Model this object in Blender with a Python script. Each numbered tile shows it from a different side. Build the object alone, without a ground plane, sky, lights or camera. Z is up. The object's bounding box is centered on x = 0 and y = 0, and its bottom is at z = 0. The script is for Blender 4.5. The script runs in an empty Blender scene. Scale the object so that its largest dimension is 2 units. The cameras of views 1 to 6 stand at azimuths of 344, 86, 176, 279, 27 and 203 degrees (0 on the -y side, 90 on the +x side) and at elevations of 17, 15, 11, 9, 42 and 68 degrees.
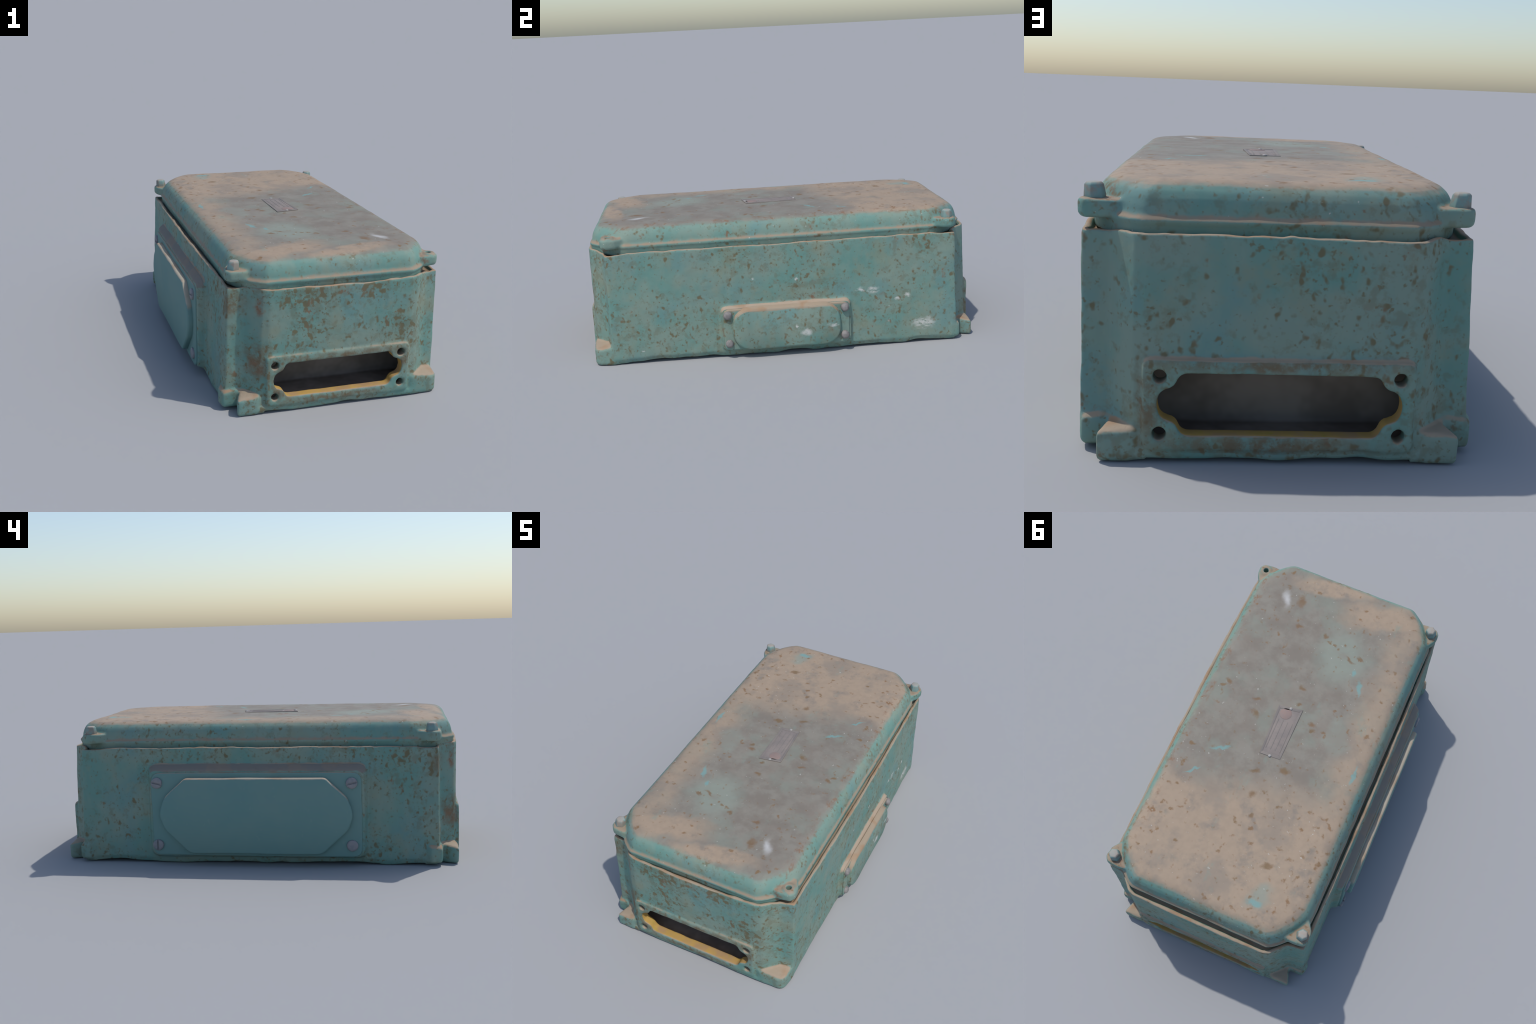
# Weathered cast-metal electrical junction box: hollow cast body with slotted feet, end flanges with
# openings, bolted side covers, and a domed lid held by corner ears with hex bolts.
import bpy, bmesh, math
import numpy as np
from mathutils import Vector, Matrix

RNG = np.random.default_rng(11)
col = bpy.context.scene.collection


# ------------------------------------------------------------------ small helpers
def mesh_object(name, verts, faces, parent=None, mat=None, smooth=True):
    me = bpy.data.meshes.new(name)
    me.from_pydata([tuple(map(float, v)) for v in verts], [], [tuple(f) for f in faces])
    me.update()
    ob = bpy.data.objects.new(name, me)
    col.objects.link(ob)
    if parent:
        ob.parent = parent
    if mat:
        me.materials.append(mat)
    if smooth:
        me.shade_smooth()
    return ob


def rounded(points, seg=6):
    """Closed 2D outline from corners (x, y, radius)."""
    out = []
    n = len(points)
    for i in range(n):
        p = np.array(points[i][:2], float)
        r = points[i][2] if len(points[i]) > 2 else 0.0
        if r <= 0:
            out.append(p)
            continue
        a = np.array(points[i - 1][:2], float) - p
        b = np.array(points[(i + 1) % n][:2], float) - p
        la, lb = np.linalg.norm(a), np.linalg.norm(b)
        a, b = a / la, b / lb
        half = 0.5 * math.acos(max(-1, min(1, float(a @ b))))
        t = min(r / max(math.tan(half), 1e-4), 0.48 * la, 0.48 * lb)
        p0, p1 = p + a * t, p + b * t
        for k in range(seg + 1):
            s = k / seg
            out.append((1 - s) ** 2 * p0 + 2 * s * (1 - s) * p + s * s * p1)
    return np.array(out)


def signed_area(c):
    return 0.5 * float(np.sum(c[:, 0] * np.roll(c[:, 1], -1) - np.roll(c[:, 0], -1) * c[:, 1]))


def ccw(c):
    return c if signed_area(c) > 0 else c[::-1]


def inset(c, d):
    """Move a counter-clockwise outline inwards by d along its vertex normals."""
    t = np.roll(c, -1, 0) - np.roll(c, 1, 0)
    t /= np.linalg.norm(t, axis=1)[:, None] + 1e-12
    nrm = np.stack([t[:, 1], -t[:, 0]], 1)
    return c - nrm * d


def loft(rings):
    """Closed solid from equally long 3D rings (bottom to top, counter-clockwise seen from above)."""
    n = len(rings[0])
    v = np.concatenate(rings)
    f = []
    for k in range(len(rings) - 1):
        for i in range(n):
            j = (i + 1) % n
            f.append((k * n + i, k * n + j, (k + 1) * n + j, (k + 1) * n + i))
    f.append(tuple(range(n))[::-1])
    f.append(tuple(range((len(rings) - 1) * n, len(rings) * n)))
    return v, f


def lift(c, z):
    z = np.full(len(c), z) if np.isscalar(z) else z
    return np.column_stack([c, z])


def solid(name, rings):
    return mesh_object(name, *loft(rings))


def prism(name, outline, z0, z1):
    c = ccw(np.asarray(outline, float))
    return solid(name, [lift(c, z0), lift(c, z1)])


def to_axes(ob, origin, u, v, w):
    """Place a mesh built in local (u, v, w) axes."""
    M = Matrix((u, v, w)).transposed().to_4x4()
    M.translation = origin
    ob.data.transform(M)
    if M.determinant() < 0:
        ob.data.flip_normals()
    return ob


def bake(ob):
    dg = bpy.context.evaluated_depsgraph_get()
    dg.update()
    me = bpy.data.meshes.new_from_object(ob.evaluated_get(dg))
    old = ob.data
    ob.modifiers.clear()
    ob.data = me
    bpy.data.meshes.remove(old)


def drop(ob):
    me = ob.data
    bpy.data.objects.remove(ob)
    bpy.data.meshes.remove(me)


def cut(ob, tools):
    for t in tools:
        m = ob.modifiers.new("cut", "BOOLEAN")
        m.operation, m.solver, m.object = "DIFFERENCE", "EXACT", t
        bake(ob)
        drop(t)


def fuse(name, parts, voxel):
    """One smooth skin over overlapping solids."""
    bm = bmesh.new()
    for p in parts:
        bm.from_mesh(p.data)
        drop(p)
    me = bpy.data.meshes.new(name)
    bm.to_mesh(me)
    bm.free()
    ob = bpy.data.objects.new(name, me)
    col.objects.link(ob)
    m = ob.modifiers.new("skin", "REMESH")
    m.mode, m.voxel_size, m.adaptivity = "VOXEL", voxel, 0.0
    bake(ob)
    return ob


_lat = RNG.random((48, 48, 48))


def noise(p, scale, seed=0.0):
    """Smooth value noise in [-1, 1] on an array of points."""
    q = p * scale + np.array([17.3, 5.1, 9.7]) * (seed + 1.37)
    i = np.floor(q).astype(int)
    f = q - i
    f = f * f * (3 - 2 * f)
    r = 0
    for dx in (0, 1):
        for dy in (0, 1):
            for dz in (0, 1):
                w = (f[:, 0] if dx else 1 - f[:, 0]) * (f[:, 1] if dy else 1 - f[:, 1]) * (f[:, 2] if dz else 1 - f[:, 2])
                r = r + w * _lat[(i[:, 0] + dx) % 48, (i[:, 1] + dy) % 48, (i[:, 2] + dz) % 48]
    return 2 * r - 1


def arrays(me):
    n = len(me.vertices)
    v = np.empty(n * 3)
    me.vertices.foreach_get("co", v)
    nf = len(me.polygons)
    ls = np.empty(len(me.loops), int)
    me.loops.foreach_get("vertex_index", ls)
    lt = np.empty(nf, int)
    me.polygons.foreach_get("loop_total", lt)
    assert (lt == 4).all()
    return v.reshape(-1, 3), ls.reshape(-1, 4)


def relax(v, f, times, amount=0.5):
    e = np.concatenate([f[:, [0, 1]], f[:, [1, 2]], f[:, [2, 3]], f[:, [3, 0]]])
    a, b = e[:, 0], e[:, 1]
    cnt = np.bincount(a, minlength=len(v)) + np.bincount(b, minlength=len(v))
    for _ in range(times):
        s = np.stack([np.bincount(a, v[b, k], len(v)) + np.bincount(b, v[a, k], len(v)) for k in range(3)], 1)
        v = v + amount * (s / cnt[:, None] - v)
    return v


def normals_of(v, f):
    n = np.cross(v[f[:, 2]] - v[f[:, 0]], v[f[:, 3]] - v[f[:, 1]])
    out = np.stack([sum(np.bincount(f[:, c], n[:, k], len(v)) for c in range(4)) for k in range(3)], 1)
    return out / (np.linalg.norm(out, axis=1)[:, None] + 1e-12)


def part_of(name, v, f, nrm, keep, parent, mat):
    """A named region of a common skin, with the whole skin's normals."""
    fs = f[keep]
    used, inv = np.unique(fs, return_inverse=True)
    fs = inv.reshape(-1, 4)
    me = bpy.data.meshes.new(name)
    me.vertices.add(len(used))
    me.vertices.foreach_set("co", v[used].ravel())
    me.loops.add(fs.size)
    me.loops.foreach_set("vertex_index", fs.ravel())
    me.polygons.add(len(fs))
    me.polygons.foreach_set("loop_start", np.arange(len(fs)) * 4)
    me.polygons.foreach_set("loop_total", np.full(len(fs), 4))
    me.update(calc_edges=True)
    me.validate()
    me.shade_smooth()
    me.normals_split_custom_set_from_vertices(nrm[used].tolist())
    me.materials.append(mat)
    ob = bpy.data.objects.new(name, me)
    col.objects.link(ob)
    ob.parent = parent
    return ob


# ------------------------------------------------------------------ materials
class Nodes:
    def __init__(self, name):
        self.mat = bpy.data.materials.new(name)
        self.mat.use_nodes = True
        self.t = self.mat.node_tree
        self.t.nodes.clear()
        self.out = self.new("ShaderNodeOutputMaterial")
        self.bsdf = self.new("ShaderNodeBsdfPrincipled")
        self.t.links.new(self.bsdf.outputs[0], self.out.inputs[0])
        self.P = self.new("ShaderNodeTexCoord").outputs["Object"]
        self.N = self.new("ShaderNodeNewGeometry").outputs["Normal"]

    def new(self, kind, **kw):
        n = self.t.nodes.new(kind)
        for k, v in kw.items():
            setattr(n, k, v)
        return n

    def put(self, sock, v):
        if isinstance(v, bpy.types.NodeSocket):
            self.t.links.new(v, sock)
        else:
            sock.default_value = v

    def math(self, op, a, b=0.0, clamp=False):
        n = self.new("ShaderNodeMath", operation=op, use_clamp=clamp)
        self.put(n.inputs[0], a)
        self.put(n.inputs[1], b)
        return n.outputs[0]

    def add(self, a, b): return self.math("ADD", a, b)
    def sub(self, a, b): return self.math("SUBTRACT", a, b)
    def mul(self, a, b): return self.math("MULTIPLY", a, b)
    def max(self, a, b): return self.math("MAXIMUM", a, b)
    def inv(self, a): return self.math("SUBTRACT", 1.0, a)

    def step(self, v, a, b, lo=0.0, hi=1.0):
        n = self.new("ShaderNodeMapRange", interpolation_type="SMOOTHSTEP")
        n.inputs["From Min"].default_value, n.inputs["From Max"].default_value = a, b
        n.inputs["To Min"].default_value, n.inputs["To Max"].default_value = lo, hi
        self.put(n.inputs["Value"], v)
        return n.outputs[0]

    def noise(self, scale, detail=2.0, rough=0.5, stretch=None, shift=0.0, vec=None):
        p = vec or self.P
        if stretch or shift:
            m = self.new("ShaderNodeMapping")
            self.put(m.inputs[0], p)
            m.inputs["Location"].default_value = (shift, shift * 0.7, -shift * 0.4)
            m.inputs["Scale"].default_value = stretch or (1, 1, 1)
            p = m.outputs[0]
        n = self.new("ShaderNodeTexNoise")
        self.put(n.inputs["Vector"], p)
        n.inputs["Scale"].default_value = scale
        n.inputs["Detail"].default_value = detail
        n.inputs["Roughness"].default_value = rough
        return n.outputs["Fac"]

    def axis(self, v):
        n = self.new("ShaderNodeSeparateXYZ")
        self.put(n.inputs[0], v)
        return n.outputs

    def mix(self, fac, a, b):
        n = self.new("ShaderNodeMix", data_type="RGBA")
        self.put(n.inputs["Factor"], fac)
        self.put(n.inputs[6], a if isinstance(a, bpy.types.NodeSocket) else (*a, 1))
        self.put(n.inputs[7], b if isinstance(b, bpy.types.NodeSocket) else (*b, 1))
        return n.outputs[2]

    def warped(self, scale, amount):
        n = self.new("ShaderNodeTexNoise")
        self.put(n.inputs["Vector"], self.P)
        n.inputs["Scale"].default_value = scale
        n.inputs["Detail"].default_value = 3
        s = self.new("ShaderNodeVectorMath", operation="SUBTRACT")
        self.put(s.inputs[0], n.outputs["Color"])
        s.inputs[1].default_value = (0.5, 0.5, 0.5)
        m = self.new("ShaderNodeVectorMath", operation="SCALE")
        self.put(m.inputs[0], s.outputs[0])
        m.inputs["Scale"].default_value = amount
        a = self.new("ShaderNodeVectorMath", operation="ADD")
        self.put(a.inputs[0], self.P)
        self.put(a.inputs[1], m.outputs[0])
        return a.outputs[0]

    def spot(self, vec, centre, radii, turn=0.0, soft=0.5):
        """1 inside an ellipsoid, fading to 0 at its edge."""
        m = self.new("ShaderNodeMapping", vector_type="TEXTURE")
        self.put(m.inputs[0], vec)
        m.inputs["Location"].default_value = centre
        m.inputs["Rotation"].default_value = (0, 0, math.radians(turn))
        m.inputs["Scale"].default_value = radii
        l = self.new("ShaderNodeVectorMath", operation="LENGTH")
        self.put(l.inputs[0], m.outputs[0])
        return self.step(l.outputs["Value"], 1.0 + soft * 0.5, 1.0 - soft, 0.0, 1.0)

    def spots(self, vec, items, soft=0.5):
        r = None
        for it in items:
            s = self.spot(vec, it[0], it[1], it[2] if len(it) > 2 else 0.0, soft)
            r = s if r is None else self.max(r, s)
        return r

    def finish(self, color, rough=0.75, bump=None, strength=0.2, dist=0.004, metal=0.0, spec=0.3):
        b = self.bsdf
        self.put(b.inputs["Base Color"], color)
        self.put(b.inputs["Roughness"], rough)
        self.put(b.inputs["Metallic"], metal)
        b.inputs["Specular IOR Level"].default_value = spec
        if bump is not None:
            n = self.new("ShaderNodeBump")
            n.inputs["Strength"].default_value = strength
            n.inputs["Distance"].default_value = dist
            self.put(n.inputs["Height"], bump)
            self.put(b.inputs["Normal"], n.outputs[0])
        return self.mat


TEAL = (0.140, 0.278, 0.238)
TEAL_BLUE = (0.140, 0.268, 0.252)
TEAL_GREY = (0.212, 0.288, 0.236)
OLIVE = (0.150, 0.118, 0.058)
RED_RUST = (0.225, 0.120, 0.068)
ORANGE = (0.40, 0.19, 0.07)
DUST = (0.350, 0.275, 0.198)
WHITE = (0.60, 0.60, 0.56)
STAIN = (0.212, 0.185, 0.152)
GREYGREEN = (0.258, 0.290, 0.240)


def teal_base(k, fresh=False):
    if fresh:
        c = k.mix(k.step(k.noise(3.0, 3, 0.6), 0.35, 0.7), (0.140, 0.262, 0.248), (0.162, 0.272, 0.250))
        return k.mix(k.step(k.noise(30, 4, 0.7), 0.6, 0.75, 0, 0.3), c, (0.23, 0.31, 0.28))
    c = k.mix(k.step(k.noise(3.8, 3, 0.6), 0.36, 0.62), TEAL, TEAL_GREY)
    c = k.mix(k.step(k.noise(5.0, 2, 0.5, shift=4.1), 0.5, 0.72, 0, 0.75), c, TEAL_BLUE)
    c = k.mix(k.step(k.noise(22, 4, 0.65, stretch=(1, 1, 0.45)), 0.45, 0.75, 0, 0.35), c, (0.245, 0.310, 0.250))
    c = k.mix(k.step(k.noise(6.5, 4, 0.65, shift=11.3), 0.50, 0.68, 0, 0.55), c, (0.235, 0.262, 0.185))
    return c


def speckle(k, amount=1.0, extra=None):
    """Olive rust pits: small blots whose density drifts over the casting."""
    wide = k.noise(3.2, 2, 0.6, shift=2.3)
    dens = k.step(wide, 0.30, 0.66, -0.06, 0.034) if amount == 1 else k.step(wide, 0.30, 0.66, -0.07 + 0.03 * (amount - 1), 0.030 * amount)
    if extra is not None:
        dens = k.add(dens, extra)
    fine = k.noise(38, 1.5, 0.5, stretch=(1, 1, 0.85))
    tiny = k.noise(70, 1.5, 0.5, shift=1.9)
    a = k.step(k.add(fine, dens), 0.575, 0.745)
    b = k.step(k.add(tiny, dens), 0.60, 0.77, 0, 0.85)
    faint = k.step(k.add(k.noise(24, 3.0, 0.6, shift=4.4), dens), 0.52, 0.68, 0, 0.38)
    return k.max(k.max(a, b), faint)


def rust_colour(k):
    return k.mix(k.step(k.noise(14, 2, 0.5, shift=7.7), 0.56, 0.74, 0, 0.9), OLIVE, RED_RUST)


def painted(name, dust=1.0, specks=1.0, rim=True, white=(), patches=(), brown=(), settle=(0.42, 0.80), dust_a=DUST, dust_b=(0.34, 0.225, 0.14), tan_above=None):
    k = Nodes(name)
    x, y, z = k.axis(k.P)
    nz = k.axis(k.N)[2]
    c = teal_base(k, fresh=not specks)
    extra = None
    if rim:
        band = k.step(k.add(z, k.mul(k.sub(k.noise(9, 3, 0.6), 0.5), 0.10)), 0.47, 0.565, 0.0, 0.075)
        front = k.step(y, -0.80, -0.95, 0.35, 1.0)
        extra = k.mul(band, front)
        cl = k.mul(k.step(y, -0.93, -0.97, 0, 0.075), k.step(k.noise(4.2, 2, 0.5, shift=5.5), 0.42, 0.62))
        extra = k.add(extra, cl)
    sp = k.mul(speckle(k, specks, extra), 1.0 if specks else 0.0)
    c = k.mix(k.mul(sp, 0.86), c, rust_colour(k))
    w = k.warped(26, 0.05)
    if patches:
        c = k.mix(k.mul(k.spots(w, patches, 0.6), k.step(k.noise(30, 3, 0.6, shift=2.2), 0.35, 0.6, 0.2, 0.9)), c, RED_RUST)
    if brown:
        c = k.mix(k.mul(k.spots(w, brown, 0.9), k.step(k.noise(24, 4, 0.65, shift=3.1), 0.34, 0.60, 0.10, 0.92)), c, (0.165, 0.118, 0.068))
    if white:
        w2 = k.warped(40, 0.03)
        c = k.mix(k.mul(k.spots(w2, white, 0.7), k.step(k.noise(34, 3, 0.6, stretch=(1, 1, 2.2)), 0.38, 0.56, 0.1, 0.85)), c, WHITE)
    # settled dust on ledges, broken up
    d = k.step(k.add(nz, k.mul(k.sub(k.noise(16, 3, 0.6, shift=6.2), 0.5), 0.9)), settle[0], settle[1], 0.0, dust)
    dc = k.mix(k.step(k.noise(11, 2, 0.5, shift=8.8), 0.5, 0.68), dust_a, dust_b)
    if tan_above:
        d = k.max(d, k.mul(k.step(k.add(z, k.mul(k.sub(k.noise(12, 3, 0.6, shift=2.9), 0.5), 0.016)), tan_above[0], tan_above[1]), 0.9))
    c = k.mix(d, c, dc)
    h = k.add(k.mul(k.noise(70, 3, 0.6), 0.5), k.mul(sp, -0.5))
    return k.finish(c, 0.72, h, 0.22, 0.004)


def lid_material():
    k = Nodes("weathered_lid_paint")
    x, y, z = k.axis(k.P)
    nz = k.axis(k.N)[2]
    w = k.warped(7, 0.16)
    wf = k.warped(30, 0.045)
    wx, wy, wz = k.axis(w)
    c = teal_base(k)
    sp = speckle(k, 0.8)
    c = k.mix(k.mul(sp, 0.85), c, rust_colour(k))
    # top deposit: brown-grey stain, dust fields, rubbed grey-green places
    n1 = k.noise(10, 4, 0.65)
    n2 = k.noise(26, 3, 0.6, shift=3.3)
    stain = k.mix(k.step(n1, 0.36, 0.66), STAIN, (0.252, 0.232, 0.192))
    stain = k.mix(k.step(k.noise(5.5, 4, 0.6, shift=9.0), 0.47, 0.66, 0, 0.6), stain, (0.228, 0.250, 0.205))
    dustc = k.mix(k.step(n2, 0.35, 0.75, 0, 0.45), (0.370, 0.282, 0.202), (0.30, 0.232, 0.168))
    dustc = k.mix(k.step(k.noise(7, 4, 0.7, shift=5.0), 0.52, 0.72, 0, 0.75), dustc, (0.222, 0.192, 0.160))
    far = k.step(k.add(wy, k.mul(x, -0.22)), 0.17, 0.40)
    left = k.mul(k.step(wx, -0.22, -0.36), 0.8)
    near = k.spots(w, [((-0.24, -0.82, 0.71), (0.27, 0.10, 1.0), 14), ((0.10, -0.87, 0.71), (0.22, 0.055, 1.0), 6)], 0.5)
    dust = k.max(k.max(far, near), left)
    dust = k.mul(dust, k.step(n1, 0.24, 0.46, 0.35, 1.0))
    top = k.mix(dust, stain, dustc)
    rub = k.spots(w, [((-0.09, -0.53, 0.71), (0.13, 0.17, 1.0), 10), ((-0.24, -0.10, 0.71), (0.055, 0.09, 1.0), 0), ((-0.22, 0.78, 0.71), (0.07, 0.05, 1.0), 30)], 0.6)
    top = k.mix(k.mul(rub, 0.75), top, GREYGREEN)
    mott = k.step(k.noise(4.5, 5, 0.6, shift=12.0), 0.50, 0.66, 0, 0.55)
    top = k.mix(mott, top, (0.240, 0.205, 0.168))
    fleck = k.step(k.noise(9, 4, 0.7, stretch=(1, 0.5, 1), shift=15.0), 0.62, 0.74, 0, 0.4)
    top = k.mix(fleck, top, (0.20, 0.28, 0.235))
    edge = k.add(nz, k.mul(k.sub(k.noise(13, 4, 0.7, shift=1.2), 0.5), 0.30))
    on_top = k.step(edge, 0.70, 0.97)
    # dusty ledge of the lid's lower rim and on the ears
    up = k.add(nz, k.mul(k.sub(k.noise(22, 3, 0.6, shift=7.1), 0.5), 0.9))
    ledge = k.max(k.mul(k.step(z, 0.642, 0.630), k.step(up, 0.22, 0.70)), k.mul(k.step(z, 0.672, 0.664), k.step(up, 0.70, 0.95)))
    c = k.mix(k.mul(ledge, 0.85), c, k.mix(n1, (0.345, 0.272, 0.20), (0.31, 0.20, 0.125)))
    c = k.mix(k.mul(on_top, k.step(z, 0.660, 0.674)), c, top)
    # rust blots standing on the top
    blots = [((-0.073, 0.165, .71), (.030, .018, 1), 25), ((0.178, -0.064, .71), (.028, .017, 1), -30), ((-0.10, -0.115, .71), (.022, .014, 1), 0),
             ((-0.11, -0.085, .71), (.015, .012, 1), 0), ((0.06, 0.215, .71), (.026, .012, 1), 20), ((-0.135, -0.522, .71), (.03, .009, 1), -15),
             ((-0.185, -0.545, .71), (.022, .009, 1), -20), ((0.205, -0.14, .71), (.02, .014, 1), 40), ((0.37, -0.17, .71), (.022, .012, 1), -50),
             ((0.22, -0.74, .71), (.024, .035, 1), 10), ((0.17, -0.60, .71), (.022, .013, 1), 0), ((0.03, -0.60, .71), (.016, .012, 1), 0),
             ((0.02, 0.33, .71), (.02, .02, 1), 0), ((-0.02, 0.43, .71), (.018, .012, 1), 30), ((-0.19, 0.62, .71), (.03, .014, 1), 30),
             ((0.0, -0.19, .71), (.018, .012, 1), 20), ((-0.17, -0.10, .71), (.014, .009, 1), 0), ((0.02, -0.28, .71), (.022, .016, 1), 0)]
    b = k.spots(wf, blots, 0.7)
    c = k.mix(k.mul(b, 0.8), c, k.mix(k.noise(20, 1), RED_RUST, (0.16, 0.11, 0.045)))
    # random specks: scarce on the stain, crowded near the long edges
    ax = k.math("ABSOLUTE", k.sub(x, 0.008))
    near_edge = k.mul(k.step(ax, 0.28, 0.43, 0.0, 0.06), k.step(k.noise(5, 2, 0.5, shift=2.0), 0.30, 0.55))
    tops = k.step(k.add(k.add(k.noise(32, 2, 0.5, shift=6.6), near_edge), k.step(k.noise(3, 2, 0.5, shift=8.1), 0.4, 0.65, -0.02, 0.03)), 0.62, 0.78)
    c = k.mix(k.mul(k.mul(tops, on_top), 0.8), c, k.mix(k.noise(12, 1), (0.25, 0.125, 0.055), (0.175, 0.115, 0.05)))
    # long edge of the stain: rusty rim line on the +x shoulder
    line = k.mul(k.mul(k.step(x, 0.415, 0.44), k.step(x, 0.485, 0.45)), k.step(k.noise(30, 3, 0.6, stretch=(1, 0.6, 1), shift=2.7), 0.52, 0.68))
    c = k.mix(k.mul(line, 0.75), c, RED_RUST)
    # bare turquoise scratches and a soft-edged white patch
    s = k.spots(wf, [((-0.236, -0.392, .71), (.013, .045, 1), 20), ((0.252, 0.171, .71), (.055, .010, 1), 28), ((-0.18, -0.46, .71), (.012, .02, 1), 0),
                     ((-0.39, 0.05, .70), (.010, .05, 1), 0), ((-0.21, 0.80, .71), (.04, .018, 1), 0), ((0.33, 0.33, .71), (.04, .008, 1), 40)], 0.5)
    c = k.mix(k.mul(s, 0.75), c, (0.175, 0.335, 0.32))
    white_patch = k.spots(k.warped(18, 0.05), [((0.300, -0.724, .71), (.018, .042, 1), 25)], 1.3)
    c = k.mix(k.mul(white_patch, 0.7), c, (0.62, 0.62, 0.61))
    pale = k.step(k.noise(70, 1.5, 0.5, shift=3.9), 0.735, 0.78, 0, 0.6)
    c = k.mix(pale, c, (0.50, 0.48, 0.43))
    h = k.add(k.mul(k.noise(60, 3, 0.6), 0.5), k.mul(b, -0.6))
    return k.finish(c, 0.70, h, 0.22, 0.004)


def plain(name, a, b, scale, rough=0.7, spec=0.3):
    k = Nodes(name)
    c = k.mix(k.step(k.noise(scale, 3, 0.6), 0.35, 0.65), a, b)
    return k.finish(c, rough, k.noise(scale * 2.5, 3, 0.6), 0.2, 0.003, spec=spec)


def bolt_material():
    k = Nodes("painted_bolt")
    c = k.mix(k.step(k.noise(28, 3, 0.6), 0.42, 0.62), (0.20, 0.31, 0.29), (0.27, 0.24, 0.20))
    nz = k.axis(k.N)[2]
    c = k.mix(k.step(k.add(nz, k.mul(k.noise(30, 2), 0.5)), 0.8, 1.2, 0, 0.65), c, (0.40, 0.34, 0.29))
    return k.finish(c, 0.7, k.noise(80, 2), 0.2, 0.003)


def lip_material():
    k = Nodes("yellow_primer_edge")
    c = k.mix(k.step(k.noise(8, 3, 0.6), 0.40, 0.62), (0.47, 0.30, 0.085), (0.40, 0.255, 0.125))
    c = k.mix(k.step(k.noise(16, 3, 0.6, shift=3), 0.55, 0.70, 0, 0.8), c, (0.40, 0.30, 0.055))
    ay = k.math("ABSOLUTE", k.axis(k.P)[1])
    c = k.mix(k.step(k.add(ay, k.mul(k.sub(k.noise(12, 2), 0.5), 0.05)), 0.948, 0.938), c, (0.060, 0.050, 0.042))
    return k.finish(c, 0.8, k.noise(60, 3), 0.3, 0.003)


M_BODY = painted(
    "teal_casting_paint", dust=1.0,
    white=[((.513, .061, .391), (.05, .010, .010)), ((.513, .579, .248), (.05, .011, .011)), ((.513, .634, .265), (.05, .013, .010)),
           ((.513, .537, .209), (.05, .008, .008)), ((.513, .536, .137), (.05, .008, .010)), ((.513, .39, .312), (.05, .028, .012)),
           ((.513, .455, .303), (.05, .03, .020)), ((.513, .72, .105), (.05, .06, .03)), ((.513, -.159, .410), (.05, .007, .008)), ((.513, -.74, .068), (.05, .009, .006))],
    patches=[((.513, .826, .355), (.05, .010, .018)), ((.513, .822, .385), (.05, .008, .012)), ((.50, -.87, .22), (.03, .03, .016)), ((-.375, -.955, .22), (.05, .05, .05)),
             ((-.36, -.965, .50), (.03, .03, .05))],
    brown=[((-.37, -.96, .25), (.07, .06, .10)), ((-.48, -.90, .5), (.08, .06, .06)), ((.35, .985, .15), (.02, .04, .12))])
M_FLANGE = painted("flange_paint", dust=0.9, rim=False, specks=1.8, brown=[((-.25, -1.0, .15), (.09, .03, .14)), ((.30, -1.0, .20), (.06, .03, .06)), ((.0, 1.0, .262), (.35, .03, .02)), ((.06, 1.0, .050), (.30, .05, .036)), ((.335, 1.0, .15), (.035, .05, .09)), ((0, -1.0, .25), (.34, .03, .022)), ((0, -1.0, .05), (.30, .03, .014))])
M_PAD_GREY = painted("grey_dusted_pad", rim=False, specks=0.6, dust=0.92, settle=(0.10, 0.42), dust_a=(0.215, 0.185, 0.160), dust_b=(0.25, 0.195, 0.155))
M_PAD_TAN = painted("tan_dusted_pad", rim=False, specks=0.8, dust=0.95, settle=(0.05, 0.35), dust_a=(0.40, 0.305, 0.225))
M_FOOT = painted("foot_paint", dust=1.0, rim=False, specks=1.7)
M_LID = lid_material()
M_COVER_PLAIN = painted("fresh_cover_paint", dust=0.8, rim=False, specks=0.0)
M_COVER = painted("worn_cover_paint", dust=1.0, settle=(0.25, 0.6), tan_above=(0.246, 0.256), rim=False, specks=1.0, white=[((.57, .235, .15), (.05, .03, .010)), ((.57, .05, .16), (.05, .008, .008)), ((.57, .10, .12), (.05, .03, .018))])
M_PANEL = painted("fresh_panel_paint", dust=0.9, rim=False, specks=0.0, settle=(0.3, 0.7), tan_above=(0.434, 0.439), dust_a=(0.46, 0.39, 0.30), dust_b=(0.44, 0.32, 0.22))
M_GREY = plain("bare_grey_screw", (0.20, 0.185, 0.175), (0.27, 0.25, 0.24), 40, 0.6)
M_GREY_TEAL = plain("grey_screw", (0.215, 0.22, 0.235), (0.26, 0.25, 0.26), 40, 0.6)
M_BOLT = bolt_material()
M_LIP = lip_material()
M_CAVITY = plain("dark_dusty_inside", (0.19, 0.155, 0.125), (0.28, 0.235, 0.195), 6, 0.95, 0.1)
M_PLATE = plain("tarnished_plate", (0.225, 0.195, 0.178), (0.265, 0.225, 0.20), 18, 0.68)
M_PLATE_FRAME = plain("tarnished_plate_frame", (0.205, 0.182, 0.165), (0.24, 0.21, 0.185), 18, 0.68)
M_SEAL = plain("worn_red_stamp", (0.285, 0.205, 0.178), (0.265, 0.21, 0.187), 30, 0.7)

# ------------------------------------------------------------------ root
box = bpy.data.objects.new("junction_box", None)
col.objects.link(box)
box["label"] = "weathered teal cast metal electrical junction box with domed lid"
box["category"] = "electrical box"

# ------------------------------------------------------------------ cast body
TOP, FLOOR = 0.584, 0.003


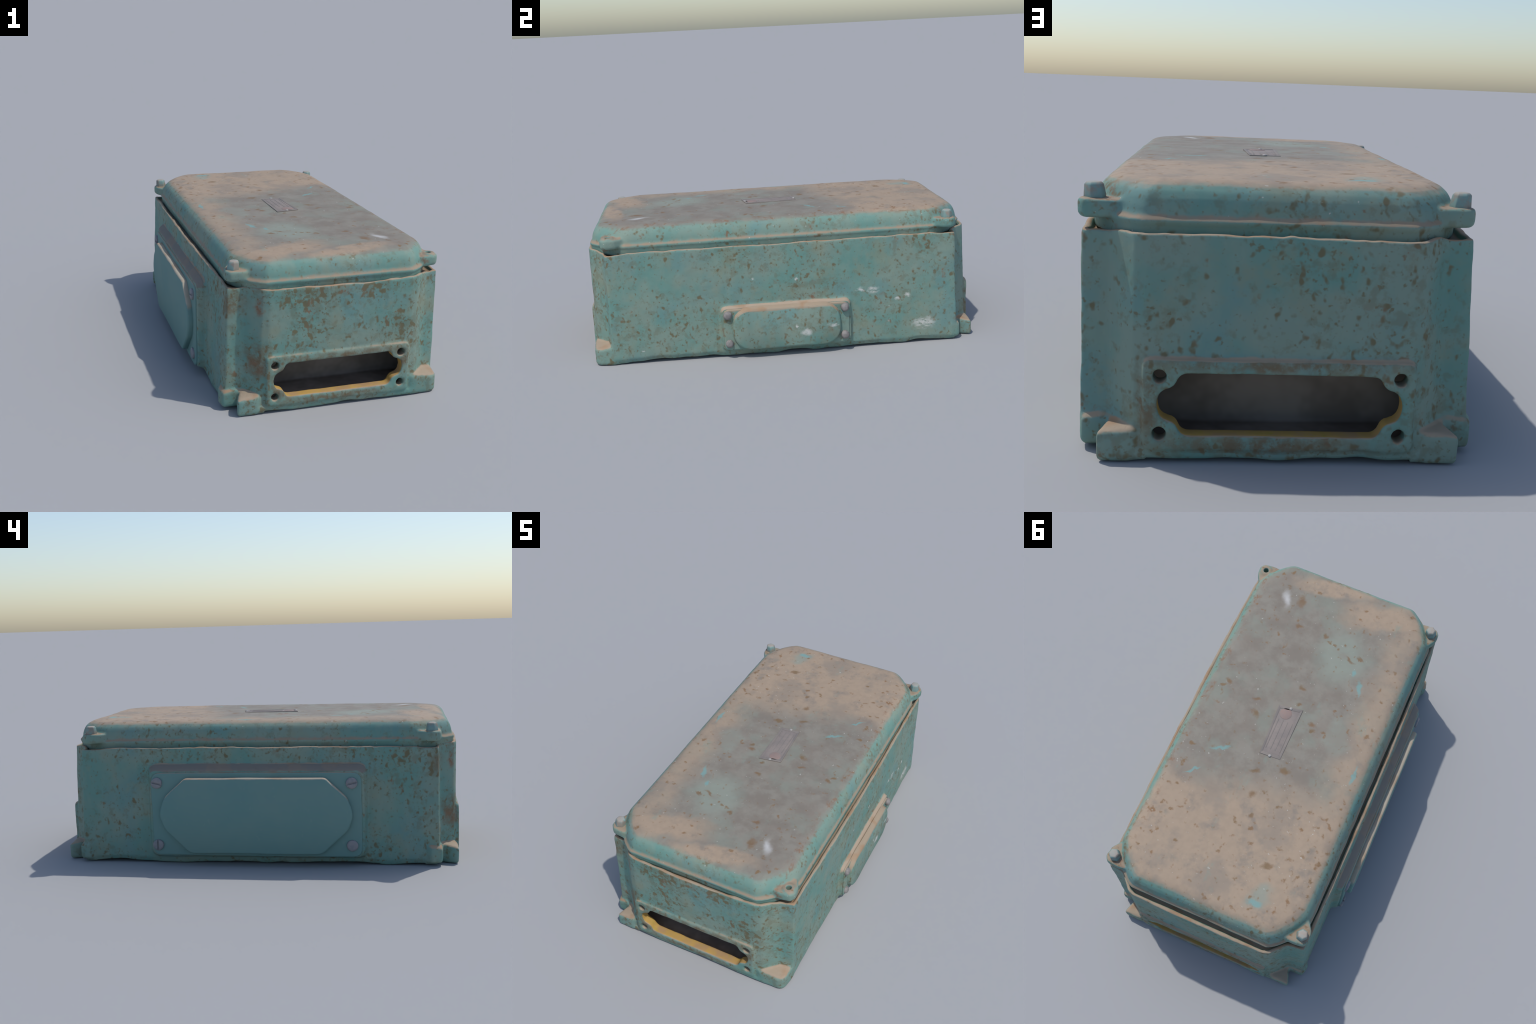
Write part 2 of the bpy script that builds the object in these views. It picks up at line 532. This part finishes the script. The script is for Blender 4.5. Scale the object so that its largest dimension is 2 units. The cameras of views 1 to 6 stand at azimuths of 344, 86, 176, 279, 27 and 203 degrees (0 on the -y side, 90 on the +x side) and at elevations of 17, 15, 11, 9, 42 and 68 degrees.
def corner(hx, hy, deep):
    """Coved corner in the (+x, +y) quadrant, from the side wall round to the end wall."""
    if deep:
        return [(hx, hy - 0.12, 0), (hx - 0.002, hy - 0.090, 0.006), (hx - 0.078, hy - 0.082, 0.03), (hx - 0.142, hy - 0.012, 0.018), (hx - 0.175, hy, 0.02)]
    return [(hx, hy - 0.13, 0), (hx - 0.001, hy - 0.092, 0.005), (hx - 0.066, hy - 0.074, 0.07), (hx - 0.135, hy - 0.010, 0.02), (hx - 0.17, hy, 0.02)]


def body_outline(xp, xm, yp, ym, bulge):
    """Plan outline: four coved corners joined by gently bulging walls (+x, -x, +y, -y)."""
    bxp, bxm, byp, bym = bulge
    pts = []
    for sx, sy, deep in ((1, 1, True), (-1, 1, True), (-1, -1, True), (1, -1, False)):
        q = [(sx * p[0], sy * p[1], p[2]) for p in corner((xp - 0.003 * sy * 1.5) if sx > 0 else (xm + 0.003 * sy), yp if sy > 0 else ym, deep)]
        pts += q if sx * sy > 0 else q[::-1]
        span = np.linspace(-1, 1, 11)[1:-1]
        if (sx, sy) == (1, 1):
            pts += [(-t * 0.33, yp + byp * (1 - t * t), 0) for t in span]
        elif (sx, sy) == (-1, 1):
            pts += [(-xm - bxm * (1 - t * t) + 0.003 * t, -t * 0.85, 0) for t in span]
        elif (sx, sy) == (-1, -1):
            pts += [(t * 0.33, -ym - bym * (1 - t * t), 0) for t in span]
        else:
            pts += [(xp + bxp * (1 - t * t) - 0.0045 * t, t * 0.84, 0) for t in span]
    return ccw(rounded(pts, 5))


low = body_outline(0.523, 0.507, 0.985, 0.986, (0.006, 0.008, 0.0, 0.003))
high = body_outline(0.520, 0.491, 0.974, 0.981, (0.011, 0.014, 0.002, 0.010))


def wall(z):
    s = (z - FLOOR) / (TOP - FLOOR)
    return low * (1 - s) + high * s


rings = [lift(inset(low, 0.012), FLOOR)] + [lift(wall(z), z) for z in (0.03, 0.2, 0.4, 0.56, TOP - 0.003)]
rings += [lift(inset(high, 0.003), TOP), lift(inset(high, 0.016), TOP), lift(inset(high, 0.019), 0.560)]
body = solid("body", rings)

# pads on which the covers and flanges sit (drafted all round)


def pad(name, half_u, v0, v1, base, face, corner_r=0.04, draft=0.022):
    a = ccw(rounded([(-half_u - draft * .5, v0 - draft * .4, corner_r), (half_u + draft * .5, v0 - draft * .4, corner_r), (half_u + draft * .5, v1 + draft, corner_r), (-half_u - draft * .5, v1 + draft, corner_r)], 6))
    b = ccw(rounded([(-half_u, v0, corner_r), (half_u, v0, corner_r), (half_u, v1, corner_r), (-half_u, v1, corner_r)], 6))
    return solid(name, [lift(a, base - 0.06), lift(a, base), lift(b, face)])


Z = Vector((0, 0, 1))
AX = {"+x": (Vector((0, 1, 0)), Z, Vector((1, 0, 0))), "-x": (Vector((0, -1, 0)), Z, Vector((-1, 0, 0))),
      "+y": (Vector((-1, 0, 0)), Z, Vector((0, 1, 0))), "-y": (Vector((1, 0, 0)), Z, Vector((0, -1, 0)))}


def place(ob, side, shift=0.0):
    u, v, w = AX[side]
    return to_axes(ob, u * shift, u, v, w)


parts = [body]
parts.append(place(pad("pad", 0.530, 0.045, 0.475, 0.513, 0.544, 0.045, 0.028), "-x", 0.008))
parts.append(place(pad("pad", 0.330, 0.040, 0.268, 0.513, 0.550, 0.035, 0.016), "+x"))
for side in ("+y", "-y"):
    parts.append(place(pad("pad", 0.343, 0.034, 0.270, 0.982, 0.998, 0.022, 0.006), side, 0.01 if side == "-y" else -0.004))


for sy in (-1, 1):
    bar = ccw(rounded([(-.39, sy * .93, 0), (.39, sy * .93, 0), (.385, sy * .9905, .012), (-.385, sy * .9905, .012)], 4))
    parts.append(solid("skirt", [lift(inset(bar, .006), .004), lift(bar, .012), lift(bar, .030), lift(inset(bar, .006), .036)]))


def foot(sx, sy, slotted):
    out = []
    if slotted:
        # end lobe (rests on the ground) and side lobe (hangs a little higher), slot between
        end = [(.30, .90, 0), (.335, .975, .02), (.378, .992, .02), (.470, .992, .012), (.449, .938, .012), (.43, .90, .01), (.40, .87, 0)]
        side = [(.40, .85, 0), (.43, .912, .01), (.462, .914, .012), (.512, .913, .014), (.522, .86, .02), (.50, .83, 0)]
        jobs = ((end, 0.0, 0.080, 0.100), (side, 0.014, 0.086, 0.112))
    else:
        end = [(.30, .90, 0), (.335, .975, .02), (.380, .990, .02), (.515, .986, .045), (.524, .88, .02), (.50, .83, 0), (.40, .86, 0)]
        jobs = ((end, 0.0, 0.088, 0.140),)
    for pts, z0, z1, z2 in jobs:
        c = ccw(rounded([(sx * p[0], sy * p[1], p[2]) for p in pts], 4))
        # the top rises towards the box
        d = np.hypot(np.abs(c[:, 0]) - 0.44, np.abs(c[:, 1]) - 0.87)
        out_ness = np.clip((np.abs(c[:, 0]) * 0.62 + np.abs(c[:, 1]) * 0.78 - 0.93) / 0.11, 0, 1)
        zt = z2 + (z1 - z2) * out_ness
        m = inset(c, 0.008)
        out.append(solid("foot", [lift(inset(c, 0.006), z0), lift(c, z0 + 0.010), lift(c, zt - 0.010), lift(m, zt)]))
    return out


for sx, sy, slotted in ((1, 1, True), (-1, 1, True), (-1, -1, True), (1, -1, False)):
    parts += foot(sx, sy, slotted)

body = fuse("body", parts, 0.005)

# openings, screw holes and the hollow behind them
OPEN = rounded([(-.250, .074, .03), (.250, .074, .03), (.264, .108, .03), (.305, .122, .03), (.311, .158, .03), (.303, .190, .03), (.266, .203, .03), (.252, .236, .025),
                (-.252, .236, .025), (-.266, .203, .03), (-.303, .190, .03), (-.311, .158, .03), (-.305, .122, .03), (-.264, .108, .03)], 5)
tools = []
for side in ("+y", "-y"):
    sh = 0.01 if side == "-y" else -0.002
    tools.append(place(prism("tool", OPEN, 0.90, 1.1), side, sh))
    for u, v in ((-.304, .229), (.304, .229), (-.304, .078), (.304, .078)):
        a = np.linspace(0, 2 * math.pi, 14, endpoint=False)
        tools.append(place(prism("tool", np.stack([u + .0185 * np.cos(a), v + .0185 * np.sin(a)], 1), 0.935, 1.1), side, sh))
    back = 0.800 if side == "+y" else 0.768
    plan = rounded([(-.33, .948, .03), (.33, .948, .03), (.385, .865, .03), (.455, .84, .03), (.455, back, .05), (-.455, back, .05), (-.455, .84, .03), (-.385, .865, .03)], 6)
    t = prism("tool", plan * np.array([1, 1 if side == "+y" else -1]), 0.040, 0.50)
    tools.append(t)
cut(body, tools)
m = body.modifiers.new("skin", "REMESH")
m.mode, m.voxel_size = "VOXEL", 0.005
bake(body)

V, F = arrays(body.data)
drop(body)
V = relax(V, F, 2)
Nrm = normals_of(V, F)
inside = (np.abs(V[:, 1]) < 0.955) & (np.abs(V[:, 0]) < 0.46) & (V[:, 2] > 0.015) & (V[:, 2] < 0.51) & (np.abs(V[:, 0]) * 0.75 + np.abs(V[:, 1]) < 1.205)
amp = 0.0022 * noise(V, 7, 1) + 0.0012 * noise(V, 19, 2) + 0.0005 * noise(V, 55, 3)
V = V + Nrm * (amp * np.where(inside, 0.5, 1.0))[:, None]
# nicked upper rim and uneven lower edge
rim = np.clip((V[:, 2] - 0.566) / 0.015, 0, 1)
V[:, 2] += rim * (0.0035 * noise(V * [1, 1, 0], 14, 5) + 0.002 * noise(V * [1, 1, 0], 45, 6))
for bx, by in ((-.452, -.862), (-.460, .838), (.484, .848), (.482, -.868)):
    d = np.hypot(V[:, 0] - bx, V[:, 1] - by)
    V[:, 2] -= 0.006 * np.clip((V[:, 2] - 0.545) / 0.03, 0, 1) * np.clip((0.095 - d) / 0.035, 0, 1)
under = np.clip((0.05 - V[:, 2]) / 0.035, 0, 1) * np.where((np.abs(V[:, 0]) > 0.34) & (np.abs(V[:, 1]) > 0.83), 0.0, 1.0)
V[:, 2] += under * (0.003 + 0.007 * noise(V * [1, 1, 0], 6, 7) + 0.005 * noise(V * [1, 1, 0], 15, 8))
V[:, 2] = np.maximum(V[:, 2], 0.0)
V[:, 1] = np.clip(V[:, 1], -1, 1)
Nrm = normals_of(V, F)

C = V[F].mean(1)
ax_, ay_, z_ = np.abs(C[:, 0]), np.abs(C[:, 1]), C[:, 2]
is_cav = (ay_ < 0.951) & (ax_ < 0.460) & (z_ > 0.013) & (z_ < 0.507) & (ax_ * 0.80 + ay_ < 1.222) & (ay_ > 0.75)
in_open = (ax_ < 0.327) & (z_ > 0.060) & (z_ < 0.250)
shift = np.where(C[:, 1] < 0, C[:, 0] - 0.01, C[:, 0])
is_hole = in_open & (np.abs(shift) > 0.2835) & ((z_ > 0.208) | (z_ < 0.0985))
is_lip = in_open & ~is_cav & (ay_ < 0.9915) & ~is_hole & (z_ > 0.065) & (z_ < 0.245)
is_flange = ~is_cav & ~is_lip & (ay_ > 0.94) & (ax_ < 0.3545) & (z_ < 0.279) & (z_ > 0.024) & ((ay_ > 0.9885) | in_open)
is_foot = ~is_flange & (ay_ > 0.835) & (ax_ > 0.362) & (z_ < 0.125) & ~is_cav & (z_ + 0.0 < 0.118)
is_pad_a = ~is_cav & (C[:, 0] < -0.512) & (np.abs(C[:, 1] + 0.008) < 0.560) & (z_ > 0.462) & (z_ < 0.512)
is_pad_b = ~is_cav & (C[:, 0] > 0.5335) & (ay_ < 0.352) & (z_ > 0.245) & (z_ < 0.300)
free = ~(is_cav | is_lip | is_flange | is_foot | is_pad_a | is_pad_b)
wall_ob = part_of("box_wall", V, F, Nrm, free, box, M_BODY)
part_of("cover_pad", V, F, Nrm, is_pad_a, box, M_PAD_GREY)
part_of("cover_pad", V, F, Nrm, is_pad_b, box, M_PAD_TAN)
part_of("inner_cavity", V, F, Nrm, is_cav, box, M_CAVITY)
for s in (-1, 1):
    g = C[:, 1] * s > 0
    fl = part_of("end_flange", V, F, Nrm, is_flange & g, box, M_FLANGE)
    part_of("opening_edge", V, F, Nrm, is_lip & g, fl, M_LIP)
    for t in (-1, 1):
        part_of("mounting_foot", V, F, Nrm, is_foot & g & (C[:, 0] * t > 0), box, M_FOOT)

# ------------------------------------------------------------------ lid with its ears
LX, LY = 0.0155, -0.0135
LID_HX, LID_HY = 0.494, 0.960


def lid_outline(hx, hy, ax=0.15, ay=0.19, n=1.38, seg=14):
    out = []
    for sx, sy in ((1, 1), (-1, 1), (-1, -1), (1, -1)):
        q = []
        for i in range(seg + 1):
            t = 0.5 * math.pi * i / seg
            q.append((sx * (hx - ax + ax * math.cos(t) ** (2 / n)), sy * (hy - ay + ay * math.sin(t) ** (2 / n))))
        out += q if sx * sy > 0 else q[::-1]
    c = np.array(out) + [LX, LY]
    return ccw(c)


prof = [(0.010, 0.562), (0.007, 0.598), (0.0015, 0.606), (0.000, 0.611), (0.003, 0.616), (0.0105, 0.619), (0.0125, 0.626), (0.0160, 0.648), (0.022, 0.666), (0.031, 0.682), (0.045, 0.695), (0.062, 0.7035), (0.083, 0.7075), (0.12, 0.709)]
rings = [lift(lid_outline(LID_HX - d, LID_HY - d, 0.15 - 0.35 * d, 0.19 - 0.35 * d), z) for d, z in prof]
lid_parts = [solid("lid", rings)]
BOLTS = [(-.452, -.862), (-.460, .838), (.484, .848), (.482, -.868)]
for bx, by in BOLTS:
    sx, sy = math.copysign(1, bx), math.copysign(1, by)
    e = .005 if sx > 0 else .003
    pts = [(bx + sx * (.032 + e), by - sy * .032, .02), (bx + sx * (.038 + e), by + sy * .014, .02), (bx + sx * (.020 + e), by + sy * .040, .02), (bx - sx * .03, by + sy * .046, .02),
           (bx - sx * .085, by + sy * .040, .01), (bx - sx * .10, by - sy * .05, 0), (bx - sx * .04, by - sy * .12, 0), (bx + sx * .012, by - sy * .070, .01)]
    c = ccw(rounded(pts, 5))
    z1 = 0.654
    lid_parts.append(solid("ear", [lift(inset(c, .008), .603), lift(c, .613), lift(c, z1 - .008), lift(inset(c, .006), z1)]))
    if (sx, sy) == (1, -1):
        a = np.linspace(0, 2 * math.pi, 20, endpoint=False)
        r = np.stack([np.cos(a), np.sin(a)], 1)
        lid_parts.append(solid("collar", [lift(r * .032 + [bx, by], .63), lift(r * .030 + [bx, by], .659), lift(r * .024 + [bx, by], .662)]))
lid = fuse("lid", lid_parts, 0.005)
a = np.linspace(0, 2 * math.pi, 16, endpoint=False)
cut(lid, [prism("tool", np.stack([.482 + .013 * np.cos(a), -.868 + .013 * np.sin(a)], 1), 0.612, 0.8)])
m = lid.modifiers.new("skin", "REMESH")
m.mode, m.voxel_size = "VOXEL", 0.005
bake(lid)
V, F = arrays(lid.data)
drop(lid)
V = relax(V, F, 2)
Nrm = normals_of(V, F)
V = V + Nrm * (0.0022 * noise(V, 5, 11) + 0.0010 * noise(V, 17, 12) + 0.0004 * noise(V, 50, 13))[:, None]
Nrm = normals_of(V, F)
C = V[F].mean(1)
ear_of = np.full(len(C), -1)
for i, (bx, by) in enumerate(BOLTS):
    sx, sy = math.copysign(1, bx), math.copysign(1, by)
    u, v = (C[:, 0] - bx) * sx, (C[:, 1] - by) * sy
    # outside the lid's own skin and within the ear's height
    hit = (u + 0.72 * v > -0.036) & (u > -.10) & (v > -.10) & (C[:, 2] > .598) & (C[:, 2] < .670)
    ear_of[hit] = i
lid_ob = part_of("lid", V, F, Nrm, ear_of < 0, box, M_LID)
ears = [part_of("lid_ear", V, F, Nrm, ear_of == i, lid_ob, M_LID) for i in range(4)]


def bevelled(ob, width, seg=2, angle=30):
    m = ob.modifiers.new("edge", "BEVEL")
    m.width, m.segments, m.limit_method, m.angle_limit = width, seg, "ANGLE", math.radians(angle)
    bake(ob)
    ob.data.shade_smooth()
    m = ob.data
    m.set_sharp_from_angle(angle=math.radians(50))
    return ob


for i, (bx, by) in enumerate(BOLTS[:3]):
    a = np.linspace(0, 2 * math.pi, 6, endpoint=False) + 0.35 + 0.5 * i
    hexa = np.stack([np.cos(a), np.sin(a)], 1)
    lean = (0.004, -0.003, 0.002)[i]
    washer = np.linspace(0, 2 * math.pi, 24, endpoint=False)
    ring = np.stack([np.cos(washer), np.sin(washer)], 1)
    b = solid("bolt", [lift(hexa * .0295 + [bx, by], .642), lift(hexa * .0290 + [bx, by], .660), lift(hexa * .0255 + [bx + lean, by], .686), lift(hexa * .019 + [bx + lean, by], .692)])
    b.parent = box
    b.name = "hex_bolt"
    b.data.materials.append(M_BOLT)
    bevelled(b, 0.0025)

# ------------------------------------------------------------------ covers on the long sides


def plate_rings(outline, levels):
    c = ccw(np.asarray(outline, float))
    return [lift(inset(c, d), w) for d, w in levels]


def wobble(ob, amount, scale, seed):
    n = len(ob.data.vertices)
    v = np.empty(n * 3)
    ob.data.vertices.foreach_get("co", v)
    v = v.reshape(-1, 3)
    v = v + amount * np.stack([noise(v, scale, seed + i) for i in range(3)], 1)
    ob.data.vertices.foreach_set("co", v.ravel())
    ob.data.update()


def finish_part(ob, name, parent, mat, bevel=0.003):
    ob.name = ob.data.name = name
    ob.parent = parent
    ob.data.materials.append(mat)
    bevelled(ob, bevel)
    return ob


def dense(points, step=0.02):
    c = np.asarray(points)
    out = []
    for i in range(len(c)):
        a, b = c[i], c[(i + 1) % len(c)]
        k = max(1, int(np.linalg.norm(b - a) / step))
        out += [a + (b - a) * j / k for j in range(k)]
    return np.array(out)


# large cover on the -x side: plate, then a raised lozenge-ended panel, slotted screws
u0 = 0.008
plate = solid("cover", plate_rings(dense(rounded([(-.520, .050, .04), (.520, .050, .04), (.520, .466, .05), (-.520, .466, .05)], 6)), [(0, .540), (0, .550), (.004, .5535)]))
place(plate, "-x", u0)
wobble(plate, 0.002, 9, 21)
big = finish_part(plate, "side_cover", box, M_COVER_PLAIN, 0.002)
panel = solid("panel", plate_rings(dense(rounded([(-.325, .064, .06), (.325, .064, .06), (.452, .185, .10), (.482, .262, .10), (.452, .345, .10), (.345, .443, .035), (-.345, .443, .035), (-.452, .345, .10), (-.482, .262, .10), (-.452, .185, .10)], 7)),
                                  [(0, .550), (0, .574), (.004, .580), (.010, .582)]))
place(panel, "-x", u0)
wobble(panel, 0.0018, 8, 25)
finish_part(panel, "cover_panel", big, M_PANEL, 0.002)


def round_screw(r, h, base, slot=None, dome=0.4, n=28):
    a = np.linspace(0, 2 * math.pi, n, endpoint=False)
    ring = np.stack([np.cos(a), np.sin(a)], 1)
    rings = [lift(ring * r, base)]
    for i in range(5):
        t = i / 4 * math.pi / 2
        rings.append(lift(ring * r * (1 - dome + dome * math.cos(t)) * 1.0, base + h * (1 - dome) + h * dome * math.sin(t)))
    s = solid("screw", rings)
    if slot is not None:
        d = np.array([math.cos(slot), math.sin(slot)])
        q = np.array([-d[1], d[0]])
        box_c = np.array([d * r * 1.3 + q * .0042, -d * r * 1.3 + q * .0042, -d * r * 1.3 - q * .0042, d * r * 1.3 - q * .0042])
        cut(s, [prism("tool", box_c, base + h * 0.55, base + h * 2)])
    return s


for (u, v), ang in zip(((-.482, .415), (.480, .415), (-.486, .102), (.482, .108)), (2.85, 0.22, 1.57, 0.9)):
    s = round_screw(.028, .013, .551, ang if v > .2 or u < 0 else None, 0.45)
    su, sv, sw = AX["-x"]
    to_axes(s, su * (u + 0.0) + sv * v, su, sv, sw)
    wobble(s, 0.0015, 30, 31)
    s.parent, s.name = big, "slotted_screw"
    s.data.materials.append(M_GREY_TEAL)
    s.data.shade_smooth()
    s.data.set_sharp_from_angle(angle=math.radians(40))

# small cover on the +x side: plate, stadium boss, dome-headed bolts
plate = solid("cover", plate_rings(dense(rounded([(-.322, .046, .03), (.322, .046, .03), (.322, .262, .035), (-.322, .262, .035)], 6)), [(0, .546), (0, .553), (.004, .556)]))
place(plate, "+x")
wobble(plate, 0.002, 9, 41)
small = finish_part(plate, "side_cover", box, M_COVER, 0.002)
arc = np.linspace(-math.pi / 2, math.pi / 2, 15)
cap = np.stack([np.sign(np.cos(arc)) * np.abs(np.cos(arc)) ** 0.8 * .112, np.sign(np.sin(arc)) * np.abs(np.sin(arc)) ** 0.8 * .110], 1)
stadium = np.concatenate([cap + [.165, .155], -cap + [-.165, .155]])
stad = solid("boss", plate_rings(dense(stadium), [(-.006, .552), (0, .564), (.004, .575), (.012, .5795)]))
place(stad, "+x")
wobble(stad, 0.002, 9, 45)
finish_part(stad, "cover_panel", small, M_COVER, 0.002)
for u, v in ((-.299, .233), (.300, .235), (-.297, .083), (.298, .086)):
    s = round_screw(.0225, .024, .553, None, 0.7)
    su, sv, sw = AX["+x"]
    to_axes(s, su * u + sv * v, su, sv, sw)
    wobble(s, 0.003, 28, 51 + u)
    s.parent, s.name = small, "dome_bolt"
    s.data.materials.append(M_GREY)
    s.data.shade_smooth()

# ------------------------------------------------------------------ name plate on the lid
TZ = 0.7098


def quad(name, pts, z0, z1, mat, parent, bevel=0.001):
    o = prism(name, pts, z0, z1)
    return finish_part(o, name, parent, mat, bevel)


np_pts = np.array([(-.030, -.170), (.090, -.150), (.073, .122), (-.032, .116)])
mid = np_pts.mean(0)
tag = quad("name_plate", np_pts, TZ - .006, TZ + .0012, M_PLATE, lid_ob)


def shrink(k):
    return mid + (np_pts - mid) * np.array(k)


outer_f, inner_f = shrink((1.0, 1.0)), shrink((.80, .88))
for i in range(4):
    j = (i + 1) % 4
    quad("plate_border", [outer_f[i], outer_f[j], inner_f[j], inner_f[i]], TZ - .004, TZ + .0022, M_PLATE_FRAME, tag, 0.0006)
# worn raised ruling lines
for t in (-.028, -.004, .020, .044):
    a = mid + np.array([t - .008, -.06])
    b = mid + np.array([t - .012, .105])
    quad("plate_ridge", [a - [.0028, 0], a + [.0028, 0], b + [.0028, 0], b - [.0028, 0]], TZ - .004, TZ + .0020, M_PLATE_FRAME, tag, 0.0006)
a = np.linspace(0, 2 * math.pi, 24, endpoint=False)
ringc = np.stack([np.cos(a), np.sin(a)], 1)
stamp = prism("plate_stamp", ringc * .030 + [.040, -.118], TZ - .004, TZ + .0022)
finish_part(stamp, "plate_stamp", tag, M_SEAL, 0.0008)
for x, y in ((.027, -.153), (.022, .117)):
    r = solid("rivet", [lift(ringc * .008 + [x, y], TZ), lift(ringc * .0075 + [x, y], TZ + .0035), lift(ringc * .005 + [x, y], TZ + .0055)])
    r.parent, r.name = tag, "rivet"
    r.data.materials.append(plain("pale_rivet", (.42, .40, .37), (.30, .28, .26), 60, .5))
